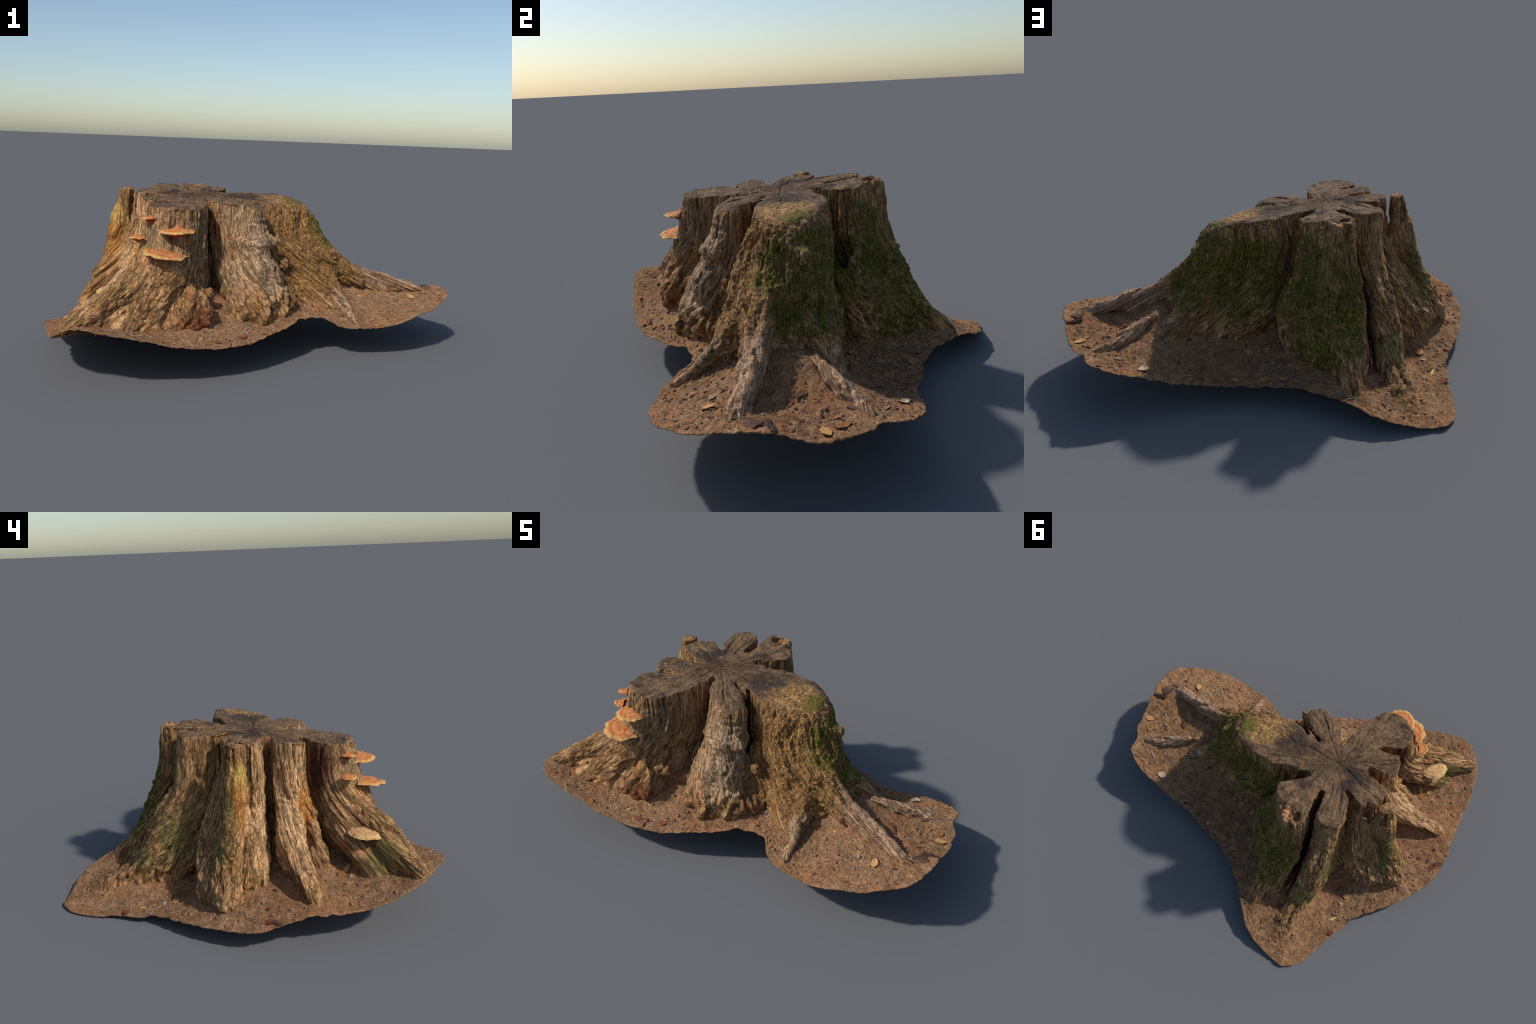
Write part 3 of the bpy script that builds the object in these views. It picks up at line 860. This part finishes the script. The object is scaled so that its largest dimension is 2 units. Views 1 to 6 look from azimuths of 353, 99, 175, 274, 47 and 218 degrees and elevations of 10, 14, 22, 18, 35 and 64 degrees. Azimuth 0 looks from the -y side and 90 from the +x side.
free = np.flatnonzero((near_flat > .015) & (rimfrac < .97))


def random_spot():
    # area-weighted draw
    while True:
        i = int(free[rng.integers(len(free))])
        if rng.random() < rimfrac[i] * rim_r[i % NA] / 1.1:
            return tv[i, 0], tv[i, 1]


def lay(ob, x, y, yaw, lift, tip=0.):
    p, n = spot_on_soil(x, y)
    q = Vector((0, 0, 1)).rotation_difference(Vector(n))
    ob.matrix_world = Matrix.Translation(Vector(p) + Vector(n) * lift) @ q.to_matrix().to_4x4() @ Matrix.Rotation(yaw, 4, "Z") @ Matrix.Rotation(tip, 4, "Y")


def leaf_mesh(seed, slim):
    r = np.random.default_rng(seed)
    nu, nv = 13, 7
    u = np.linspace(0, 1, nu)[:, None]; v = np.linspace(-1, 1, nv)[None]
    w = slim * np.sin(np.pi * np.clip(u, .015, .985)) ** .8 * (1 + .18 * noise(u * 5 + seed, seed, 0))
    X = u - .5 + .05 * v * v * r.normal(); Y = w * v
    curl, bend = r.uniform(.15, .6), r.uniform(-.5, .5)
    Z = curl * Y * Y * 2.2 + bend * .35 * (u - .5) ** 2 * 4 * .3 + .05 * noise(X * 5, Y * 7, seed) * 2 - .02 * np.exp(-(v / .15) ** 2)
    top = np.stack([X, Y + 0 * u, Z], -1).reshape(-1, 3)
    bot = top - (0, 0, .018)
    g = np.arange(nu * nv).reshape(nu, nv); k = nu * nv
    F = np.stack([g[:-1, :-1], g[1:, :-1], g[1:, 1:], g[:-1, 1:]], -1).reshape(-1, 4)
    ring = np.r_[g[0, :], g[1:, -1], g[-1, -2::-1], g[-2:0:-1, 0]]
    S = np.stack([ring, np.roll(ring, -1), np.roll(ring, -1) + k, ring + k], -1)
    me = new_mesh("leaf", np.concatenate([top, bot]), np.concatenate([F[:, ::-1] if False else F, F[:, ::-1] + k, S]))
    me.polygons.foreach_set("use_smooth", np.ones(len(me.polygons), bool))
    return me


LEAF_TONES = {"bark": [(.3, (.05, .024, .016)), (.5, (.11, .055, .036)), (.7, (.20, .11, .075))],
              "brown": [(.3, (.10, .045, .022)), (.5, (.20, .085, .04)), (.7, (.33, .16, .075))],
              "orange": [(.3, (.24, .095, .03)), (.5, (.42, .19, .06)), (.7, (.55, .30, .11))],
              "red": [(.3, (.10, .025, .015)), (.5, (.19, .05, .03)), (.7, (.30, .10, .06))],
              "yellow": [(.3, (.42, .29, .05)), (.5, (.58, .43, .08)), (.7, (.70, .56, .18))],
              "pale": [(.3, (.30, .19, .11)), (.5, (.44, .30, .19)), (.7, (.54, .40, .27))]}
LEAF_MAT = {k: plain_material(k + "_dead_leaf", v, 3) for k, v in LEAF_TONES.items()}
LEAF_MESH = {}


def leaf(kind, x, y, size, yaw, slim=.28, variant=0):
    key = (kind, variant % 4, slim)
    if key not in LEAF_MESH:
        me = leaf_mesh(len(LEAF_MESH) * 7 + 3, slim); me.materials.append(LEAF_MAT[kind]); LEAF_MESH[key] = me
    ob = bpy.data.objects.new("leaf", LEAF_MESH[key]); scene.collection.objects.link(ob); ob.parent = root
    lay(ob, x, y, yaw, size * .06 + .001, rng.normal() * .12)
    ob.scale = (size, size, size)
    return ob


for kind, px_, py_, size, yaw, slim in (
        ("yellow", -.688, .439, .055, 1.0, .12), ("pale", .596, .44, .050, .4, .40), ("red", -.089, -.579, .040, .3, .35), ("red", -.153, -.625, .042, 2.2, .3),
        ("red", -.20, -.64, .035, .9, .3), ("red", -.41, .589, .036, 1.7, .35), ("red", -.72, .511, .045, .5, .3), ("pale", .135, .267, .045, .2, .40),
        ("orange", .068, .256, .055, 1.2, .30), ("orange", .05, .265, .045, .2, .35), ("orange", -.663, -.414, .055, .1, .30), ("orange", -.64, -.44, .05, 2.6, .25),
        ("brown", .693, .128, .060, -.6, .18), ("orange", -.675, .298, .050, .4, .35), ("orange", -.59, .255, .045, 1.1, .32), ("red", -.95, -.12, .045, .8, .3),
        ("orange", .89, .22, .055, .5, .3), ("orange", .86, .26, .045, 2.0, .35), ("pale", .70, .39, .05, -.3, .16), ("orange", .08, .49, .055, .1, .3),
        ("orange", .0, .50, .05, 1.3, .3), ("brown", -.80, .30, .04, 1.9, .3), ("orange", .80, -.12, .05, 2.1, .3), ("brown", .62, -.22, .05, .7, .2)):
    leaf(kind, px_, py_, size, yaw, slim)
for i in range(120):
    a, b = random_spot()
    kind = rng.choice(["brown", "brown", "brown", "orange", "red", "red", "pale"])
    leaf(kind, a, b, rng.uniform(.012, .034), rng.uniform(0, 6.3), [.16, .3][int(rng.integers(2))], int(rng.integers(4)))

# straw and needles
STRAW = plain_material("dry_straw", [(.25, (.20, .11, .05)), (.5, (.40, .26, .13)), (.75, (.58, .43, .25))], 4)


def strand_mesh(seed, bend):
    r = np.random.default_rng(seed)
    n = 9; u = np.linspace(0, 1, n)
    c = np.stack([u - .5, bend * np.sin(u * np.pi) * .25 + .03 * r.normal(size=n), .10 * np.sin(u * np.pi) * r.uniform(.2, 1)], -1)
    rad = .040 * (1 - .5 * u)
    a = np.arange(5) * 2 * np.pi / 5
    V = (c[:, None] + np.stack([0 * a, np.cos(a), np.sin(a)], -1)[None] * rad[:, None, None]).reshape(-1, 3)
    F = [[i * 5 + j, i * 5 + (j + 1) % 5, (i + 1) * 5 + (j + 1) % 5, (i + 1) * 5 + j] for i in range(n - 1) for j in range(5)] + [list(range(5))[::-1], [5 * (n - 1) + j for j in range(5)]]
    me = new_mesh("straw", V, F)
    me.polygons.foreach_set("use_smooth", np.ones(len(me.polygons), bool)); me.materials.append(STRAW)
    return me


straws = [strand_mesh(s, b) for s, b in enumerate((0, .4, -.6, 1.0, -.2))]
for i in range(290):
    ob = bpy.data.objects.new("straw", straws[i % 5]); scene.collection.objects.link(ob); ob.parent = root
    a, b = random_spot(); L = rng.uniform(.02, .065)
    lay(ob, a, b, rng.uniform(0, 6.3), .003, rng.normal() * .06)
    ob.scale = (L, L * .7, L * .7)

# pebbles, crumbs and clods
CRUMB = plain_material("earth_crumb", [(.2, (.06, .034, .02)), (.5, (.16, .095, .056)), (.8, (.30, .19, .115))], 5)
CHIP = plain_material("pale_chip", [(.2, (.50, .46, .40)), (.8, (.75, .72, .68))], 5)


def stone_mesh(seed, mat, name):
    bm = __import__("bmesh").new()
    __import__("bmesh").ops.create_icosphere(bm, subdivisions=2, radius=1)
    for v in bm.verts:
        k = 1 + .9 * float(noise(v.co.x * 1.3 + seed * 3, v.co.y * 1.3, v.co.z * 1.3)); v.co *= k; v.co.z *= .6
    me = bpy.data.meshes.new(name); bm.to_mesh(me); bm.free(); me.materials.append(mat)
    return me


crumbs = [stone_mesh(s, CRUMB, "crumb") for s in range(4)]; chips = [stone_mesh(s + 9, CHIP, "pale_chip") for s in range(3)]


def scatter_joined(name, kinds, count, lo, hi, mat):
    V, F, base = [], [], 0
    src = [(coords(m), [list(p.vertices) for p in m.polygons]) for m in kinds]
    for i in range(count):
        v, f = src[i % len(src)]
        a, b = random_spot(); p, n = spot_on_soil(a, b)
        s = lo + (hi - lo) * rng.random() ** 3
        R = np.linalg.qr(rng.normal(size=(3, 3)))[0]
        V.append(v * (1, 1, .8) @ R * s + p); F += [[q + base for q in g] for g in f]; base += len(v)
    me = new_mesh(name, np.concatenate(V), F); me.polygons.foreach_set("use_smooth", np.ones(len(me.polygons), bool))
    ob = add_object(name, me, root, mat); ob["kind"] = "stuff"
    return ob


scatter_joined("soil_crumbs", crumbs, 1400, .002, .009, CRUMB)
scatter_joined("pale_chips", chips, 70, .002, .0045, CHIP)
for m in crumbs + chips:
    bpy.data.meshes.remove(m)

# broken bark slab at the end of the long root
def slab(at, size, yaw, seed):
    n = 14
    g = np.linspace(-1, 1, n)
    X, Y = np.meshgrid(g, g, indexing="ij")
    Z = .5 + .6 * fbm(X * 1.5 + seed, Y * 1.5, 0 * X, 2) - .3 * Y * Y
    X = X * (1 + .3 * noise(Y * 3, seed, 0)); Y = Y * (1 + .3 * noise(X * 3, seed, 4))
    top = np.stack([X, Y, Z], -1).reshape(-1, 3); bot = top * (1, 1, 0) - (0, 0, .4)
    i = np.arange(n * n).reshape(n, n); k = n * n
    F = np.stack([i[:-1, :-1], i[1:, :-1], i[1:, 1:], i[:-1, 1:]], -1).reshape(-1, 4)
    ring = np.r_[i[0, :], i[1:, -1], i[-1, -2::-1], i[-2:0:-1, 0]]
    S = np.stack([ring, ring + k, np.roll(ring, -1) + k, np.roll(ring, -1)], -1)
    me = new_mesh("bark_fragment", np.concatenate([top, bot]) * size, np.concatenate([F, F[:, ::-1] + k, S]))
    ob = add_object("bark_fragment", me, root, LEAF_MAT["bark"])
    p, nn = spot_on_soil(*at)
    ob.matrix_world = Matrix.Translation(Vector(p)) @ Matrix.Rotation(yaw, 4, "Z")


slab((.935, .075), (.034, .014, .013), .35, 1); slab((.925, .02), (.03, .024, .008), 1.0, 2); slab((.76, .30), (.03, .01, .009), .9, 3)
slab((-.96, -.16), (.022, .012, .008), .9, 4); slab((.90, -.03), (.02, .02, .01), .2, 6)

# green blades by the small south-east root and the foot of the south buttress
GREEN = plain_material("grass_blade", [(.2, (.05, .11, .012)), (.8, (.16, .30, .035))], 5)
blades = []
for j in range(2):
    me = strand_mesh(40 + j, .5); me.materials.clear(); me.materials.append(GREEN); blades.append(me)
for i in range(34):
    c = [(.435, -.29), (.435, -.27), (.06, -.425), (.12, -.36)][i % 4]
    a, b = c[0] + rng.normal() * .016, c[1] + rng.normal() * .016
    p, n = spot_on_soil(a, b)
    ob = bpy.data.objects.new("grass_blade", blades[i % 2]); scene.collection.objects.link(ob); ob.parent = root
    L = rng.uniform(.018, .045)
    ob.matrix_world = Matrix.Translation(Vector(p) + Vector((0, 0, L * .35))) @ Matrix.Rotation(rng.uniform(0, 6.3), 4, "Z") @ Matrix.Rotation(-1.1 + .3 * rng.normal(), 4, "Y")
    ob.scale = (L, L * .5, L * .7)
